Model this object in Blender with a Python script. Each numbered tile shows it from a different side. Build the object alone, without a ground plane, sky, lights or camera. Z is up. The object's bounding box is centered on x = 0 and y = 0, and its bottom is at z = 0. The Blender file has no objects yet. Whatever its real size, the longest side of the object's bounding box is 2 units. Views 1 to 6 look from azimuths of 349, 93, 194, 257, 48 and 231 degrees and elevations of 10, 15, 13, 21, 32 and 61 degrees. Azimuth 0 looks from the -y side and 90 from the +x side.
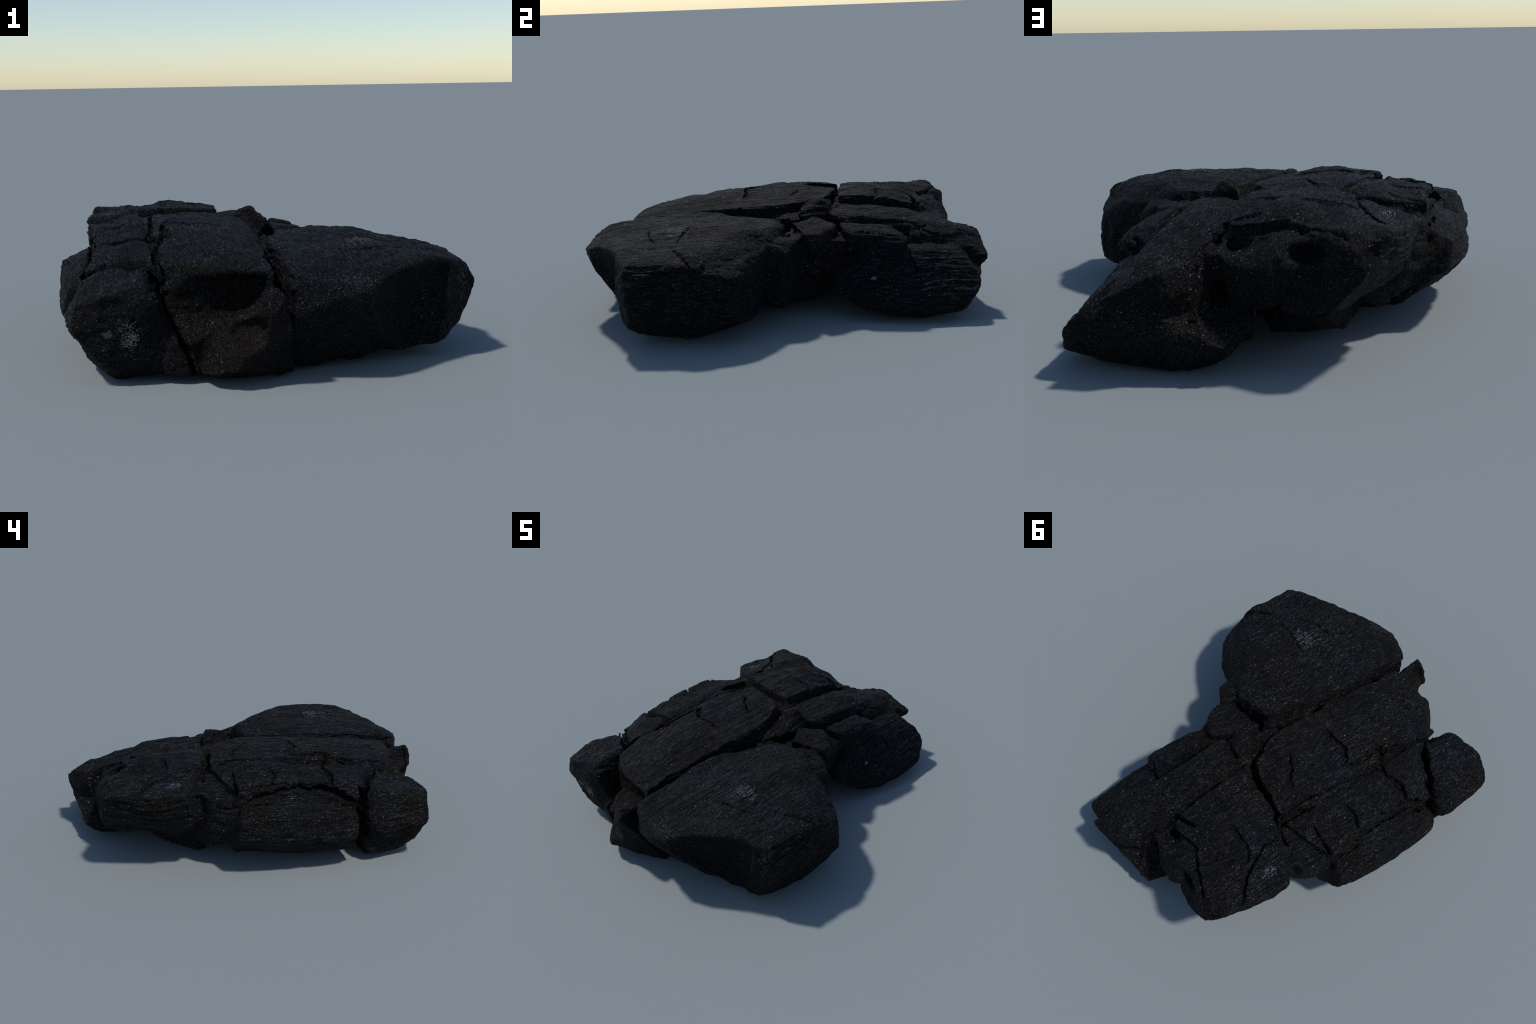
"""A broken piece of charred log: black blocks split along and across the grain."""
import bpy, bmesh, math
import numpy as np

# ------------------------------------------------------------------ settings
CELL = 0.0055         # sampling cell used when the blocks are welded together
ROUND = 0.0045         # softness of block edges
WELD = 0.014          # softness of the joints between blocks
LO = np.array([-.93, -1.08, -.05]); HI = np.array([.93, 1.08, .62])

# ------------------------------------------------------------------ blocks
# The charred log is an assembly of convex blocks split along the grain (y) and
# across it.  Every block is given by its corner points (metres).
BLOCKS = {
 # --- the large block on the +x side, with a hollow broken end
 "big_block": [
  (.43,-.13,.475),(.29,.02,.455),(.14,-.04,.46),(.02,-.39,.47),(.025,-.74,.44),(.03,-.90,.41),(.12,-.955,.395),(.20,-1.0,.34),(.27,-.92,.40),(.46,-.88,.385),
  (.62,-.76,.42),(.78,-.69,.40),(.80,-.42,.40),(.57,-.28,.455),(.40,-.45,.47),(.22,-.25,.485),(.25,-.65,.455),
  (.835,-.68,.30),(.80,-.42,.34),(.81,-.42,.27),(.795,-.29,.30),(.755,-.19,.32),(.765,-.68,.13),
  (.68,-.70,.065),(.71,-.42,.03),(.69,-.15,.09),(.78,-.21,.20),(.76,-.18,.12),(.76,-.40,.07),(.60,-.45,.01),(.37,-.60,.01),(.30,-.74,.055),(.19,-.75,.033),(.06,-.75,.005),(.10,-.10,.05),(.02,-.91,.25),(.2,-.87,.17),(.42,-.81,.15)],
 "side_knob": [
  (.69,-.19,.37),(.58,-.12,.385),(.55,-.12,.30),(.70,-.13,.20),(.69,-.15,.10),(.60,-.13,.14),(.50,-.2,.2),(.5,-.15,.38)],
 "inner_knob": [
  (.48,-.02,.39),(.49,.02,.36),(.39,.08,.405),(.42,.06,.22),(.44,.0,.09),(.38,-.01,.06),(.52,-.02,.16),(.2,-.2,.1),(.2,-.2,.42),(.45,-.2,.12),(.48,-.15,.42),(.25,.1,.15),(.25,.1,.4)],
 # --- long slab in the middle, a plank with a broken front end
 "middle_slab": [
  (-.035,-.80,.41),(-.20,-.795,.43),(-.37,-.73,.42),(-.42,-.67,.445),(-.45,-.43,.485),(-.022,-.58,.445),(-.018,-.26,.48),(.005,-.04,.50),(-.05,.17,.505),(-.16,.225,.51),(-.33,.245,.515),(-.40,.27,.505),
  (-.35,-.05,.54),(-.37,-.25,.53),(-.45,.1,.515),(-.20,-.4,.515),(-.2,-.65,.475),
  (-.02,-.80,.34),(-.40,-.72,.33),(-.47,-.34,.25),(.02,-.05,.3),(-.05,.17,.3),(-.40,.27,.3),(-.45,.1,.3)],
 "row_block": [
  (-.45,-.64,.435),(-.47,-.34,.48),(-.47,.0,.515),(-.45,.28,.515),(-.70,.20,.465),(-.67,0,.49),(-.65,-.33,.475),(-.73,-.45,.38),(-.64,-.57,.385),
  (-.42,-.62,.2),(-.40,.28,.2),(-.66,.20,.2),(-.70,-.45,.2)],
 "front_roll": [
  (-.72,-.08,.40),(-.745,-.41,.335),(-.805,-.42,.31),(-.835,.02,.34),(-.80,.18,.33),(-.68,.16,.385),(-.835,-.05,.22),(-.825,-.41,.2),(-.80,.20,.24),
  (-.74,-.43,.09),(-.66,.22,.12),(-.57,-.40,.01),(-.60,.17,.07),(-.40,.05,.02),(-.74,-.15,.10),(-.65,-.2,.05),(-.3,.1,.02),(-.3,-.4,.02),(-.64,.26,.25),(-.5,-.42,.35),(-.5,.2,.35)],
 "end_lobe": [
  (-.51,-.59,.42),(-.67,-.53,.405),(-.55,-.80,.395),(-.50,-.75,.385),(-.74,-.64,.385),(-.79,-.80,.315),(-.68,-.84,.36),
  (-.82,-.74,.24),(-.815,-.54,.24),(-.79,-.81,.20),(-.55,-.835,.33),(-.48,-.82,.33),(-.42,-.79,.20),(-.62,-.82,.15),
  (-.74,-.50,.05),(-.62,-.52,.0),(-.55,-.67,.0),(-.66,-.70,.02),(-.40,-.75,.02),(-.68,-.785,.08),(-.40,-.785,.08),(-.36,-.5,.05),(-.40,-.45,.3),(-.72,-.44,.25)],
 "foot_stub": [
  (-.22,-.79,.0),(-.12,-.79,.0),(-.33,-.68,.0),(-.31,-.885,.05),(-.20,-.955,.08),(-.25,-.935,.07),(-.09,-.93,.28),(-.10,-.96,.36),(-.06,-.955,.375),(-.02,-.985,.35),(-.02,-.94,.30),(.05,-.80,.01),(-.02,-.86,.05),
  (-.18,-.78,.25),(-.33,-.80,.10),(-.3,-.5,.2),(0,-.5,.3),(0,-.5,.02),(-.3,-.5,.02)],
 "hollow_floor": [(-.44,-.83,.16),(-.34,-.84,.17),(-.20,-.78,.22),(-.36,-.76,.24),(-.46,-.78,.03),(-.36,-.81,.03),(-.2,-.77,.01),(-.4,-.5,.25),(-.1,-.5,.25),(-.4,-.5,.02),(-.1,-.5,.02)],
 "hollow_wall": [(-.42,-.70,.36),(0,-.72,.36),(-.42,-.70,.03),(0,-.76,.03),(-.4,-.4,.36),(0,-.4,.36),(-.4,-.4,.05),(0,-.4,.05)],
 "core": [
  (-.60,-.50,.3),(-.62,.6,.3),(.2,-.5,.3),(.2,.6,.3),(-.5,-.45,.1),(-.4,.5,.1),(.25,-.2,.06),(.30,-.01,.045),(.25,.3,.16),(-.1,.5,.1),
  (.33,.05,.39),(.34,.2,.39),(-.60,-.5,.35),(-.62,.6,.40)],
 "core_top": [(-.40,-.6,.38),(.02,-.6,.38),(-.62,.1,.44),(-.62,.5,.43),(-.3,.75,.45),(-.1,.70,.44),(.06,.2,.45),(.1,0,.42),(-.4,.3,.475),(-.1,.2,.465),
  (-.40,-.6,.2),(.02,-.6,.2),(-.6,.2,.2),(-.2,.75,.2),(.1,.2,.2)],
 "joint_block": [(-.62,.29,.16),(-.65,.32,.26),(-.68,.33,.43),(-.56,.33,.10),(-.5,.15,.1),(-.5,.15,.44),(-.70,.2,.2),(-.70,.22,.42),(-.5,.4,.15),(-.5,.4,.44)],
 "under_shelf": [
  (-.42,.58,.15),(-.30,.57,.10),(-.27,.50,.075),(-.42,.44,.06),(-.44,.34,.03),(-.30,.34,.03),(-.3,.2,.05),(-.55,.2,.2),(-.4,.6,.25),(-.2,.6,.2),(-.1,.3,.05),(-.20,.58,.07),(-.17,.45,.03)],
 # --- back part
 "crest_block": [
  (-.09,.28,.515),(-.07,.40,.52),(-.07,.66,.475),(-.14,.72,.475),(-.24,.58,.54),(-.27,.40,.54),(-.33,.29,.53),(-.47,.33,.505),(-.45,.58,.515),(-.36,.68,.505),
  (-.09,.28,.4),(-.07,.66,.4),(-.47,.33,.4),(-.46,.6,.4)],
 "back_block": [
  (-.44,.55,.515),(-.64,.80,.475),(-.56,.86,.44),(-.68,.61,.44),(-.70,.46,.46),(-.49,.34,.50),(-.42,.80,.475),(-.3,.70,.49),
  (-.64,.81,.40),(-.60,.86,.37),(-.52,.87,.36),(-.665,.6,.36),(-.67,.42,.35),(-.62,.4,.25),(-.57,.72,.26),(-.3,.8,.3),(-.3,.4,.2),(-.45,.82,.25),(-.44,.86,.30),(-.47,.84,.23),(-.47,.75,.205),(-.50,.62,.205),(-.30,.83,.21)],
 "back_step": [
  (-.18,.70,.43),(-.36,.70,.475),(-.42,.82,.44),(-.32,.86,.38),(-.16,.85,.355),(-.08,.80,.395),(-.25,.86,.24),(-.12,.82,.23),(-.1,.6,.2),(-.4,.6,.2)],
 "bench_ridge": [
  (.25,.995,.27),(.20,.995,.30),(.06,.97,.36),(.12,.85,.395),(.15,.55,.455),(.15,.25,.475),(.06,.19,.48),(.07,.32,.495),(.06,.56,.475),(.05,.66,.44),(.0,.30,.485),(-.04,.62,.455),(-.05,.86,.39),
  (.18,.97,.20),(.0,.92,.25),(.2,.3,.3),(-.1,.3,.3),(-.1,.8,.2)],
 "bench_fill": [(-.10,.27,.48),(-.10,.66,.455),(.02,.28,.475),(.02,.66,.44),(-.12,.82,.40),(.0,.84,.39),(-.10,.27,.3),(.02,.8,.3),(-.1,.8,.3)],
 "hole_stub": [
  (.06,.10,.53),(.03,.13,.545),(.08,.20,.545),(.0,.24,.51),(.12,.22,.48),(.14,.07,.47),(.06,.09,.4),(-.02,.22,.4),(.14,.2,.4)],
 "side_ledge": [
  (.36,.10,.43),(.345,.19,.42),(.34,.21,.36),(.18,.04,.445),(.14,.16,.455),(.22,.26,.44),(.38,.13,.36),(.28,.26,.36),(.16,.06,.3),(.33,.15,.3),(.2,.25,.3)],
 "lower_ledge": [
  (.29,.29,.435),(.22,.28,.445),(.345,.38,.375),(.31,.40,.425),(.31,.54,.405),(.345,.565,.355),(.30,.60,.37),(.22,.52,.43),(.31,.31,.36),(.2,.6,.35),(.29,.36,.31),(.30,.54,.31),(.2,.3,.3)],
 "leg_lobe": [
  (.40,.925,.155),(.36,.93,.20),(.29,.70,.315),(.24,.85,.32),(.36,.50,.265),(.44,.60,.15),(.43,.80,.12),(.485,.65,.06),(.48,.73,.055),(.44,.86,.06),(.44,.66,.15),(.46,.50,.05),(-.17,.66,.06),(.30,.40,.33),(.40,.42,.2),
  (.34,.20,.17),(.42,.36,.065),(.44,.53,.025),(.41,.72,.01),(.39,.87,.07),(.38,.68,.0),(.30,.86,.03),(.05,.86,.0),(-.04,.84,.0),(-.15,.938,.12),(-.18,.85,.11),(-.126,.86,.04),(-.21,.78,.17),(-.05,.86,.22),(.05,.95,.22),(.20,.97,.18),
  (.1,.4,.1),(-.1,.6,.12),(-.1,.6,.35),(.1,.3,.35)],
}

KINDS = {
 "big_block": "charred_block", "side_knob": "charred_knob", "inner_knob": "charred_knob", "middle_slab": "charred_slab",
 "row_block": "charred_block", "front_roll": "charred_block", "end_lobe": "charred_lobe", "foot_stub": "charred_stub",
 "hollow_wall": "charred_core", "hollow_floor": "charred_core", "core": "charred_core", "core_top": "charred_core", "joint_block": "charred_core", "under_shelf": "charred_ledge",
 "crest_block": "charred_block", "back_block": "charred_block", "back_step": "charred_block", "bench_ridge": "charred_ridge", "bench_fill": "charred_core",
 "hole_stub": "charred_knob", "side_ledge": "charred_ledge", "lower_ledge": "charred_ledge", "leg_lobe": "charred_lobe",
}

# hollows broken out of the blocks, as corner points of the missing pieces
HOLLOWS = [
 # concave end of the large block
 [(.25,-1.1,.12),(.28,-1.1,.36),(.45,-1.1,.45),(.66,-1.1,.46),(.80,-1.1,.40),(.62,-.725,.435),(.72,-.715,.40),(.46,-.83,.41),(.32,-.90,.37),(.40,-.77,.26),(.62,-.69,.30),(.68,-.715,.18),(.54,-.72,.14),(.76,-.80,.16),(.57,-.66,.03),(.42,-.80,-.05),(.62,-.75,-.05),(.60,-1.1,-.05)],
 # scoop beside the ridge of the stub
 [(-.34,-1.05,.30),(-.06,-1.05,.31),(-.07,-1.05,.10),(-.27,-1.05,.11),(-.24,-.84,.24),(-.20,-.85,.19),(-.12,-.87,.18),(-.12,-.85,.25)],
 # cavity under the end of the slab
 [(-.46,-.95,.42),(-.43,-.95,.27),(-.46,-.74,.40),(-.03,-.95,.405),(-.38,-.72,.395),(-.05,-.72,.385),(-.40,-.95,.2),(-.10,-.95,.28),(-.36,-.70,.22),(-.14,-.70,.24)],
 # hollows in the broken end of the log
 [(-.30,.98,.455),(-.49,.98,.465),(-.31,.76,.435),(-.46,.76,.445),(-.30,.98,.34),(-.48,.98,.35),(-.35,.72,.39),(-.43,.73,.395)],
 [(-.08,.78,.475),(-.24,.78,.495),(-.24,.64,.455),(-.10,.63,.45),(-.08,.78,.42),(-.24,.78,.43),(-.16,.61,.44)],
 # pit where the grooves meet
 [(-.02,.03,.6),(.05,.0,.6),(.02,.08,.6),(-.05,.06,.6),(.0,.03,.40),(.02,.05,.40)],
]

# (side the crack opens to, polyline in the two other axes, half width, depth)
CRACKS = [
 ("-y",[(-.49,.41),(-.485,.39),(-.459,.349),(-.431,.279),(-.418,.224),(-.36,.11),(-.34,.03)],.012,.08),
 ("+z",[(-.02,-.93),(-.010,-.80),(-.003,-.602),(.002,-.403),(.012,-.226),(.04,-.12),(.03,-.02)],.02,.08),
 ("+z",[(.03,-.10),(.09,.03),(.16,-.02),(.277,.02),(.335,.03)],.016,.07),
 ("+z",[(-.03,.10),(-.049,.169),(-.085,.22),(-.152,.24),(-.236,.251),(-.325,.261)],.016,.06),
 ("+z",[(-.325,.261),(-.399,.309),(-.442,.314),(-.53,.332)],.011,.07),
 ("+z",[(-.163,.036),(-.233,.075),(-.278,.125),(-.313,.122)],.006,.03),
 ("+z",[(-.140,-.221),(-.228,-.211),(-.293,-.218),(-.352,-.185),(-.366,-.136)],.006,.03),
 ("+z",[(-.379,-.150),(-.400,-.268),(-.380,-.377),(-.432,-.356),(-.45,-.33)],.006,.03),
 ("+z",[(-.445,-.311),(-.524,-.306),(-.623,-.328),(-.69,-.303)],.008,.035),
 ("+z",[(-.431,-.74),(-.465,-.569),(-.42,-.391),(-.38,-.295)],.008,.04),
 ("+z",[(-.399,.288),(-.397,.143),(-.421,.046),(-.429,-.051),(-.448,-.230),(-.464,-.307)],.007,.03),
 ("+z",[(-.430,.298),(-.467,.155),(-.458,.104)],.006,.03),
 ("+z",[(-.533,-.026),(-.626,-.023),(-.68,.009)],.007,.035),
 ("+z",[(-.482,-.613),(-.538,-.572),(-.607,-.526),(-.70,-.483),(-.76,-.46)],.012,.09),
 ("-x",[(-.475,.40),(-.475,.30),(-.465,.20),(-.44,.10)],.028,.12),
 ("+z",[(-.742,-.424),(-.70,-.291),(-.692,-.147),(-.69,.001),(-.70,.15)],.017,.065),
 ("-x",[(.13,.395),(.05,.415),(-.05,.43),(-.14,.432),(-.25,.42),(-.33,.40),(-.43,.345)],.019,.06),
 ("+z",[(-.539,.181),(-.641,.190),(-.72,.185)],.009,.05),
 ("+z",[(-.033,.187),(-.065,.357),(-.07,.548),(-.06,.733),(-.03,.90)],.008,.022),
 ("+z",[(-.047,.678),(-.133,.668),(-.187,.637)],.010,.04),
 ("+z",[(-.114,.473),(-.221,.479)],.005,.02),
 ("+z",[(-.291,.502),(-.401,.500),(-.470,.509),(-.505,.562)],.007,.03),
 ("+z",[(-.298,.715),(-.374,.754),(-.455,.784),(-.516,.83)],.010,.06),
 ("+z",[(-.651,.70),(-.542,.577),(-.502,.492),(-.470,.413),(-.501,.352)],.008,.04),
 ("+z",[(.58,-.474),(.467,-.467),(.37,-.44),(.32,-.441)],.005,.02),
 ("+z",[(.552,-.566),(.473,-.618),(.338,-.64),(.239,-.642)],.005,.02),
 ("+z",[(.80,-.38),(.712,-.444),(.654,-.482)],.008,.03),
 ("+z",[(.303,.576),(.25,.597),(.18,.615)],.008,.04),
 ("+x",[(.60,.40),(.605,.32),(.625,.26),(.65,.2)],.006,.03),
]

# ------------------------------------------------------------------ implicit solid
def hull_planes(points):
    bm = bmesh.new()
    for p in points:
        bm.verts.new(p)
    bmesh.ops.convex_hull(bm, input=bm.verts)
    bmesh.ops.recalc_face_normals(bm, faces=bm.faces)
    planes = []
    for f in sorted(bm.faces, key=lambda f: -f.calc_area()):
        n = f.normal.copy()
        if f.calc_area() < 1e-6:
            continue
        d = n.dot(f.verts[0].co)
        if all(n.dot(m) < 0.995 for m, _ in planes):
            planes.append((n, d))
    bm.free()
    return planes

AXES = [np.arange(LO[i], HI[i], CELL, dtype=np.float32) for i in range(3)]

def window(points, margin):
    """slices and sparse coordinates of the sampling cells around some points"""
    P = np.array(points)
    sl, loc = [], []
    for i in range(3):
        a = max(0, int((P[:, i].min() - margin - LO[i]) / CELL))
        b = min(len(AXES[i]), int((P[:, i].max() + margin - LO[i]) / CELL) + 2)
        sl.append(slice(a, b)); loc.append(AXES[i][a:b])
    return tuple(sl), np.meshgrid(*loc, indexing="ij", sparse=True)

def hull_distance(points, X, Y, Z, soft):
    acc = None
    for n, d in hull_planes(points):
        e = (X * np.float32(n.x / soft) + Y * np.float32(n.y / soft)) + (Z * np.float32(n.z / soft) - np.float32(d / soft))
        np.clip(e, -40, 40, out=e); np.exp(e, out=e)
        acc = e if acc is None else np.add(acc, e, out=acc)
    return np.log(acc + 1e-30) * soft

def lattice_noise(P, seed):
    """smooth value noise in -1..1 at points P (n, 3)"""
    I = np.floor(P).astype(np.int64); F = P - I
    F = F * F * F * (F * (F * 6 - 15) + 10)
    def h(i, j, k):
        n = (i * 73856093) ^ (j * 19349663) ^ (k * 83492791) ^ (seed * 2654435761)
        n &= 0xFFFFFFFF
        n = ((n ^ (n >> 16)) * 0x45d9f3b) & 0xFFFFFFFF
        n = ((n ^ (n >> 16)) * 0x45d9f3b) & 0xFFFFFFFF
        n ^= n >> 16
        return n.astype(np.float64) / 2147483647.5 - 1
    out = 0
    for a in (0, 1):
        for b in (0, 1):
            for c in (0, 1):
                w = (F[:, 0] if a else 1 - F[:, 0]) * (F[:, 1] if b else 1 - F[:, 1]) * (F[:, 2] if c else 1 - F[:, 2])
                out = out + w * h(I[:, 0] + a, I[:, 1] + b, I[:, 2] + c)
    return out

def weld_blocks():
    field = np.full([len(a) for a in AXES], 0.3, np.float32)
    for pts in BLOCKS.values():
        sl, XYZ = window(pts, .05)
        D = hull_distance(pts, *XYZ, ROUND) - .003
        old = field[sl]
        h = np.clip(WELD - np.abs(old - D), 0, None) / WELD
        field[sl] = np.minimum(old, D) - h * h * WELD * .25
    return field

def carve_hollows(field):
    for pts in HOLLOWS:
        sl, XYZ = window(pts, .03)
        D = -hull_distance(pts, *XYZ, .016)
        old = field[sl]
        h = np.clip(.012 - np.abs(old - D), 0, None) / .012
        field[sl] = np.maximum(old, D) + h * h * .003

def ragged(line, step=.022, jitter=.0035, seed=0):
    """resample a polyline and make it irregular"""
    rng = np.random.default_rng(seed); out = []
    line = np.array(line, float)
    for a, b in zip(line[:-1], line[1:]):
        n = max(1, int(np.linalg.norm(b - a) / step))
        for i in range(n):
            out.append(a + (b - a) * i / n + rng.normal(0, jitter, 2))
    out.append(line[-1])
    return np.array(out)

def cut_cracks(field):
    """cracks that go in from one side: (side, polyline in the other two axes, half width, depth)"""
    for number, (side, line, width, depth) in enumerate(CRACKS):
        ax = "xyz".index(side[1]); sign = 1 if side[0] == "+" else -1
        u, v = [i for i in range(3) if i != ax]
        L = ragged(line, seed=number)
        su = slice(max(0, int((L[:, 0].min() - .05 - LO[u]) / CELL)), int((L[:, 0].max() + .05 - LO[u]) / CELL) + 1)
        sv = slice(max(0, int((L[:, 1].min() - .05 - LO[v]) / CELL)), int((L[:, 1].max() + .05 - LO[v]) / CELL) + 1)
        F = np.moveaxis(field, (u, v, ax), (0, 1, 2))[su, sv]
        W = AXES[ax]
        if sign > 0:
            F = F[:, :, ::-1]; W = W[::-1]
        U, V = np.meshgrid(AXES[u][su], AXES[v][sv], indexing="ij")
        dist = np.full(U.shape, 9.); along = np.zeros(U.shape)
        n = len(L) - 1
        for k in range(n):
            a, b = L[k], L[k+1]; d = b - a
            t = np.clip(((U - a[0]) * d[0] + (V - a[1]) * d[1]) / (d @ d + 1e-12), 0, 1)
            q = np.hypot(U - a[0] - t * d[0], V - a[1] - t * d[1])
            m = q < dist
            dist = np.where(m, q, dist); along = np.where(m, (k + t) / n, along)
        taper = np.clip(np.minimum(along, 1 - along) * 6 + .35, 0, 1)
        wob = 1 + .35 * np.sin(along * 23 + number) * np.sin(along * 57 + 2 * number)
        wid = width * taper * wob
        inside = F < 0
        first = np.argmax(inside, 2)                       # first solid cell from that side
        has = inside.any(2)
        top = W[first]
        t = np.abs(W[None, None, :] - top[:, :, None])
        t = np.where((W[None, None, :] - top[:, :, None]) * sign > 0, 0, t)
        g = wid[:, :, None] * (1 - t / (depth * taper[:, :, None])) - dist[:, :, None]
        g = np.where(has[:, :, None] & (dist < .05)[:, :, None], np.clip(g, -.05, .05), -.05)
        np.maximum(F, g.astype(np.float32), out=F)

def surface_nets(F):
    S = F < 0
    nx, ny, nz = F.shape
    mixed = np.zeros((nx-1, ny-1, nz-1), np.uint8)
    cr = [(0,0,0),(1,0,0),(0,1,0),(1,1,0),(0,0,1),(1,0,1),(0,1,1),(1,1,1)]
    for c in cr:
        mixed += S[c[0]:nx-1+c[0], c[1]:ny-1+c[1], c[2]:nz-1+c[2]]
    act = (mixed > 0) & (mixed < 8)
    I = np.argwhere(act)
    idx = np.full(act.shape, -1, np.int64); idx[act] = np.arange(len(I))
    val = {c: F[I[:, 0]+c[0], I[:, 1]+c[1], I[:, 2]+c[2]] for c in cr}
    acc = np.zeros((len(I), 3)); cnt = np.zeros(len(I))
    for a in cr:
        for ax in range(3):
            if a[ax]:
                continue
            b = list(a); b[ax] = 1; b = tuple(b)
            fa, fb = val[a], val[b]
            m = (fa < 0) != (fb < 0)
            t = np.where(m, fa / np.where(m, fa - fb, 1), 0)
            cnt += m
            for k in range(3):
                acc[:, k] += m * (a[k] + (t if k == ax else 0))
    V = (I + acc / cnt[:, None]) * CELL + LO
    quads = []
    for ax in range(3):
        u, v = (ax+1) % 3, (ax+2) % 3
        s0 = [slice(1, -1)]*3; s0[ax] = slice(0, -1); s1 = list(s0); s1[ax] = slice(1, None)
        A, B = S[tuple(s0)], S[tuple(s1)]
        for flip, m in ((False, A & ~B), (True, ~A & B)):
            p = np.argwhere(m); off = np.ones(3, int); off[ax] = 0; p = p + off
            def at(du, dv):
                q = p.copy(); q[:, u] += du; q[:, v] += dv
                return idx[q[:, 0], q[:, 1], q[:, 2]]
            q = np.stack([at(-1,-1), at(0,-1), at(0,0), at(-1,0)], 1)
            quads.append(q[:, ::-1] if flip else q)
    return V, np.concatenate(quads)

def keep_largest(V, Q):
    """drop loose crumbs that cracks may have cut off"""
    lab = np.arange(len(V))
    while True:
        m = lab[Q].min(1); new = lab.copy()
        for k in range(4):
            np.minimum.at(new, Q[:, k], m)
        new = new[new]
        if (new == lab).all():
            break
        lab = new
    root = np.bincount(lab).argmax()
    keep = lab == root
    remap = np.cumsum(keep) - 1
    return V[keep], remap[Q[keep[Q[:, 0]]]]

def vertex_normals(V, Q):
    n = np.cross(V[Q[:, 2]] - V[Q[:, 0]], V[Q[:, 3]] - V[Q[:, 1]])
    N = np.zeros_like(V)
    for k in range(4):
        for a in range(3):
            N[:, a] += np.bincount(Q[:, k], n[:, a], len(V))
    return N / (np.linalg.norm(N, axis=1)[:, None] + 1e-12)

def relax(V, Q, rounds):
    for _ in range(rounds):
        S = np.zeros_like(V); c = np.zeros(len(V))
        for k in range(4):
            for o in (1, 3):
                for a in range(3):
                    S[:, a] += np.bincount(Q[:, k], V[Q[:, (k+o) % 4], a], len(V))
                c += np.bincount(Q[:, k], minlength=len(V))
        V = V * .5 + .5 * S / c[:, None]
    return V

field = weld_blocks()
carve_hollows(field)
cut_cracks(field)
verts, quads = keep_largest(*surface_nets(field))
verts = relax(verts, quads, 1)

# ------------------------------------------------------------------ surface relief
def relief(V):
    N = vertex_normals(V, quads)
    end = np.abs(N[:, 1]) ** 1.5                     # surfaces broken across the grain
    warp = np.stack([lattice_noise(V * 5 + 7, 11), lattice_noise(V * 5 + 3, 12), lattice_noise(V * 5, 13)], 1)
    lump = lattice_noise(V * [5, 3, 5] + warp * .4, 1) * .008 + lattice_noise(V * [13, 7, 13], 2) * .005
    chip = lattice_noise(V * [28, 15, 28] + warp, 3) * .003
    W = V + warp * [.03, .06, .03]
    layer = lattice_noise(W * [34, 2.2, 34], 4)      # layers and fibres that run with the grain
    fibre = lattice_noise(W * [90, 6, 90], 5)
    layers = (1 - np.abs(layer)) ** 3 * -.0045 + fibre * .0016
    cross = lattice_noise(W * [8, 40, 8], 6)         # short checks across the grain
    cross = np.clip(1 - np.abs(cross) * 7, 0, 1) * np.clip(lattice_noise(V * 9, 7) * 3, 0, 1) * -.004
    steps = lattice_noise(W * [10, 1.7, 10] + 5, 21) * 3.2   # split-off plates leave sharp little steps
    stair = np.floor(steps); edge = steps - stair
    plates = (stair + np.clip((edge - .82) / .18, 0, 1)) / 3.2 * .011
    strata = (1 - np.abs(lattice_noise(W * [22, 1.4, 55] + 9, 23))) ** 5 * -.011 * np.abs(N[:, 0]) ** 2
    layers = layers + strata
    breaks = lattice_noise(V * [7, 9, 9] + warp * .8, 22) * 2.6
    stair = np.floor(breaks); edge = breaks - stair
    rough_end = np.clip((V[:, 1] - .50) * 5, 0, 1) * np.clip((.1 - V[:, 0]) * 8, 0, 1)   # the +y end is badly broken
    lump = lump + (stair + np.clip((edge - .75) / .25, 0, 1)) / 2.6 * (.004 + .012 * rough_end)
    pits = lattice_noise(V * 75, 8) * .0022 + lattice_noise(V * 42, 9) * .0025
    return N * (lump + chip + (layers + plates) * (1 - end) + cross * (1 - end) + pits * (.25 + .75 * end))[:, None]

verts = verts + relief(verts)
verts[:, 2] = np.maximum(verts[:, 2], 0)

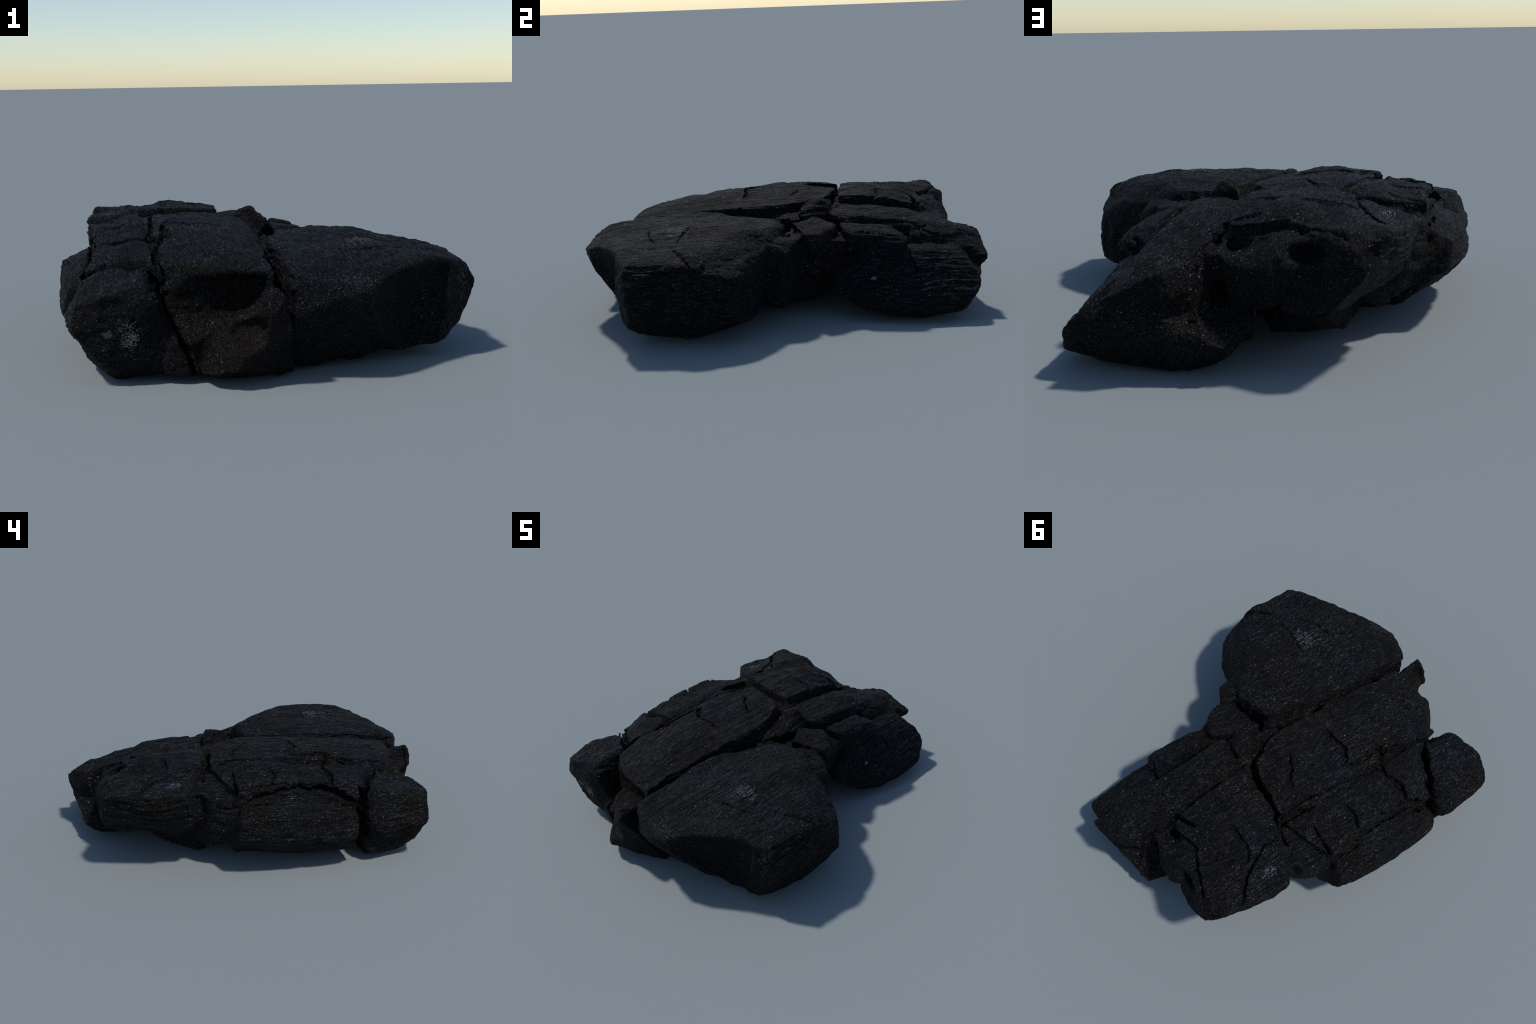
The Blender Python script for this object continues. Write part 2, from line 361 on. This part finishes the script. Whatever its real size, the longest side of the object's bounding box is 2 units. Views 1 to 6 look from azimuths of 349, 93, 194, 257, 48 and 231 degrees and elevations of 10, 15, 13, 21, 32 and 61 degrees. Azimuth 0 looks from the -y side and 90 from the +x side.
# ------------------------------------------------------------------ material
class Nodes:
    """short hand for wiring a node tree"""
    def __init__(self, tree):
        self.tree = tree
    def add(self, kind, inputs=None, **props):
        n = self.tree.nodes.new(kind)
        for k, v in props.items():
            setattr(n, k, v)
        for k, v in (inputs or {}).items():
            self.put(n.inputs[k], v)
        return n
    def put(self, socket, v):
        if isinstance(v, bpy.types.NodeSocket):
            self.tree.links.new(v, socket)
        else:
            socket.default_value = v
    def math(self, op, a, b=0., c=0., clamp=False):
        return self.add("ShaderNodeMath", {0: a, 1: b, 2: c}, operation=op, use_clamp=clamp).outputs[0]
    def band(self, v, lo, hi):
        return self.add("ShaderNodeMapRange", {0: v, 1: lo, 2: hi, 3: 0., 4: 1.}, interpolation_type="SMOOTHSTEP").outputs[0]
    def mix(self, f, a, b, blend="MIX"):
        n = self.add("ShaderNodeMix", data_type="RGBA", blend_type=blend)
        self.put(n.inputs[0], f); self.put(n.inputs[6], a); self.put(n.inputs[7], b)
        return n.outputs[2]
    def scaled(self, v, s, shift=(0, 0, 0)):
        return self.add("ShaderNodeMapping", {0: v, 1: shift, 3: s}).outputs[0]
    def noise(self, v, scale, detail=3., rough=.6):
        return self.add("ShaderNodeTexNoise", {"Vector": v, "Scale": scale, "Detail": detail, "Roughness": rough}).outputs[0]

def rgb(r, g, b):
    return (r, g, b, 1)

# ash and scuffs: (centre, reach in x y z, density, colour)
ASH = [
 ((.40, -.50, .46), (.13, .10, .09), .46, rgb(.15, .15, .155)),
 ((.30, -.60, .45), (.30, .30, .12), .30, rgb(.07, .07, .08)),
 ((-.58, -.83, .19), (.06, .10, .10), .55, rgb(.32, .30, .29)),
 ((-.66, -.83, .21), (.030, .06, .022), 1.2, rgb(.075, .075, .072)),
 ((-.60, -.83, .18), (.20, .12, .18), .22, rgb(.09, .085, .08)),
 ((.25, -.92, .37), (.18, .09, .09), .38, rgb(.085, .08, .075)),
 ((.75, -.70, .30), (.06, .09, .15), .42, rgb(.06, .07, .08)),
 ((-.60, .49, .48), (.06, .08, .07), .40, rgb(.14, .15, .17)),
 ((.40, .43, .21), (.026, .024, .018), 1.2, rgb(.10, .12, .15)),
 ((-.76, .10, .11), (.035, .022, .016), 1.2, rgb(.20, .19, .18)),
 ((-.20, .30, .52), (.16, .20, .10), .22, rgb(.10, .08, .06)),
 ((.03, .50, .44), (.06, .30, .08), .26, rgb(.12, .09, .065)),
]

def charcoal():
    mat = bpy.data.materials.new("charcoal"); mat.use_nodes = True
    N = Nodes(mat.node_tree)
    shader = mat.node_tree.nodes["Principled BSDF"]
    P = N.add("ShaderNodeTexCoord").outputs["Object"]
    wobble = N.add("ShaderNodeTexNoise", {"Vector": P, "Scale": 6., "Detail": 2.}).outputs["Color"]
    W = N.add("ShaderNodeVectorMath", {0: wobble, 1: (.035, .03, .035), 2: P}, operation="MULTIPLY_ADD").outputs[0]
    fibre = N.noise(N.scaled(W, (1, .10, 1)), 150., 4., .7)
    fine = N.noise(N.scaled(W, (1, .45, 1)), 260., 2., .6)
    blotch = N.noise(P, 5., 4., .6)
    hue = N.noise(P, 2.6, 3., .6)

    # small cells between shrinkage cracks
    cells = N.add("ShaderNodeTexVoronoi", {"Vector": N.scaled(W, (1, .55, 1)), "Scale": 95.}, feature="DISTANCE_TO_EDGE").outputs["Distance"]
    gap = N.band(cells, .0, .16)
    streak = N.band(fibre, .38, .66)

    cool = N.mix(N.band(hue, .40, .62), rgb(.0108, .0098, .0092), rgb(.0084, .0098, .0130))
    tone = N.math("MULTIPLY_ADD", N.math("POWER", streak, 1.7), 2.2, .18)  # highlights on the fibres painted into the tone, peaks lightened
    tone = N.math("MULTIPLY", tone, N.math("MULTIPLY_ADD", N.math("POWER", N.band(fine, .33, .70), 1.6), 2.2, .2))
    tone = N.math("MULTIPLY", tone, N.math("MULTIPLY_ADD", gap, .8, .25))
    tone = N.math("MULTIPLY", tone, N.math("MULTIPLY_ADD", N.band(blotch, .3, .7), .6, .7))
    d = N.add("ShaderNodeVectorMath", {0: P, 1: (.45, .55, .2)}, operation="DISTANCE").outputs["Value"]
    blue = N.math("MULTIPLY", N.band(d, .36, .15), N.band(N.noise(P, 9., 3.), .35, .55))   # bluish sheen of soot on the lobe
    cool = N.mix(N.math("MULTIPLY", blue, .7), cool, rgb(.0066, .0090, .0155))
    col = N.mix(1., cool, tone, "MULTIPLY")

    # reddish bark left on the stub
    d = N.add("ShaderNodeVectorMath", {0: P, 1: (-.13, -.95, .2)}, operation="DISTANCE").outputs["Value"]
    red = N.math("MULTIPLY", N.band(d, .17, .05), N.band(fibre, .35, .6))
    col = N.mix(N.math("MULTIPLY", red, .6), col, rgb(.018, .0105, .0095))

    # mineral dust: scattered grains, denser in patches
    def grains(scale, share, size, colour_a, colour_b, stretch):
        nonlocal col
        v = N.add("ShaderNodeTexVoronoi", {"Vector": N.scaled(W, stretch), "Scale": scale, "Randomness": 1.}, feature="F1")
        sep = N.add("ShaderNodeSeparateColor", {0: v.outputs["Color"]})
        dens = N.math("MULTIPLY", N.band(N.noise(P, 7., 3.), .42, .72), share)
        dens = N.math("ADD", dens, share * .25)
        pick = N.math("LESS_THAN", sep.outputs[0], dens)
        dot = N.band(v.outputs["Distance"], size, size * .4)
        tint = N.mix(sep.outputs[1], colour_a, colour_b)
        f = N.math("MULTIPLY", N.math("MULTIPLY", pick, dot), N.math("MULTIPLY_ADD", sep.outputs[2], .8, .2))
        col = N.mix(f, col, tint)
    grains(170., .22, .42, rgb(.05, .05, .055), rgb(.09, .07, .05), (1, .6, 1))
    grains(100., .09, .36, rgb(.19, .145, .11), rgb(.17, .185, .205), (1, .7, 1))

    # ash
    for centre, reach, density, colour in ASH:
        q = N.add("ShaderNodeVectorMath", {0: P, 1: centre}, operation="SUBTRACT").outputs[0]
        q = N.add("ShaderNodeVectorMath", {0: q, 1: reach}, operation="DIVIDE").outputs[0]
        d = N.add("ShaderNodeVectorMath", {0: q}, operation="LENGTH").outputs["Value"]
        d = N.math("ADD", d, N.math("MULTIPLY_ADD", N.noise(P, 55., 3.), 1.6, -.8))
        near = N.math("MULTIPLY", N.band(d, 1.05, .15), density)
        if density > 1:
            f = N.band(N.math("ADD", near, N.math("MULTIPLY", fine, .6)), .75, .95)
        else:
            flake = N.math("MULTIPLY_ADD", N.band(fibre, .32, .68), .55, N.math("MULTIPLY", N.band(fine, .3, .7), .45))
            f = N.band(N.math("ADD", near, flake), .98, 1.14)
        col = N.mix(N.math("MULTIPLY", f, .85), col, colour)

    relief = N.math("ADD", N.math("MULTIPLY", fibre, .9), N.math("ADD", N.math("MULTIPLY", gap, .35), N.math("MULTIPLY", fine, .6)))
    bump = N.add("ShaderNodeBump", {"Strength": .9, "Distance": .006, "Height": relief}).outputs[0]
    N.put(shader.inputs["Base Color"], col)
    N.put(shader.inputs["Normal"], bump)
    N.put(shader.inputs["Roughness"], N.math("MULTIPLY_ADD", streak, -.15, .75))
    shader.inputs["Specular IOR Level"].default_value = .10
    return mat

# ------------------------------------------------------------------ parts
def nearest_block(P):
    best = np.full(len(P), 9.); who = np.zeros(len(P), int)
    for k, pts in enumerate(BLOCKS.values()):
        d = np.full(len(P), -9.)
        for n, c in hull_planes(pts):
            d = np.maximum(d, P @ np.array(n) - c)
        d = d + (.03 if KINDS[list(BLOCKS)[k]] == "charred_core" else 0)
        m = d < best
        best[m] = d[m]; who[m] = k
    return who

normals = vertex_normals(verts, quads)
who = nearest_block(verts[quads].mean(1))
thing = bpy.data.objects.new("charred_log", None)
bpy.context.scene.collection.objects.link(thing)
thing["label"] = "blocky broken piece of black charred wood with cracks"
thing["category"] = "charcoal"
material = charcoal()
for k, name in enumerate(BLOCKS):
    Q = quads[who == k]
    if not len(Q):
        continue
    used, inv = np.unique(Q, return_inverse=True)
    me = bpy.data.meshes.new(KINDS[name])
    me.from_pydata(verts[used].tolist(), [], inv.reshape(-1, 4).tolist())
    me.polygons.foreach_set("use_smooth", [True] * len(me.polygons))
    me.normals_split_custom_set_from_vertices(normals[used].tolist())
    me.materials.append(material)
    ob = bpy.data.objects.new(KINDS[name], me)
    bpy.context.scene.collection.objects.link(ob)
    ob.parent = thing
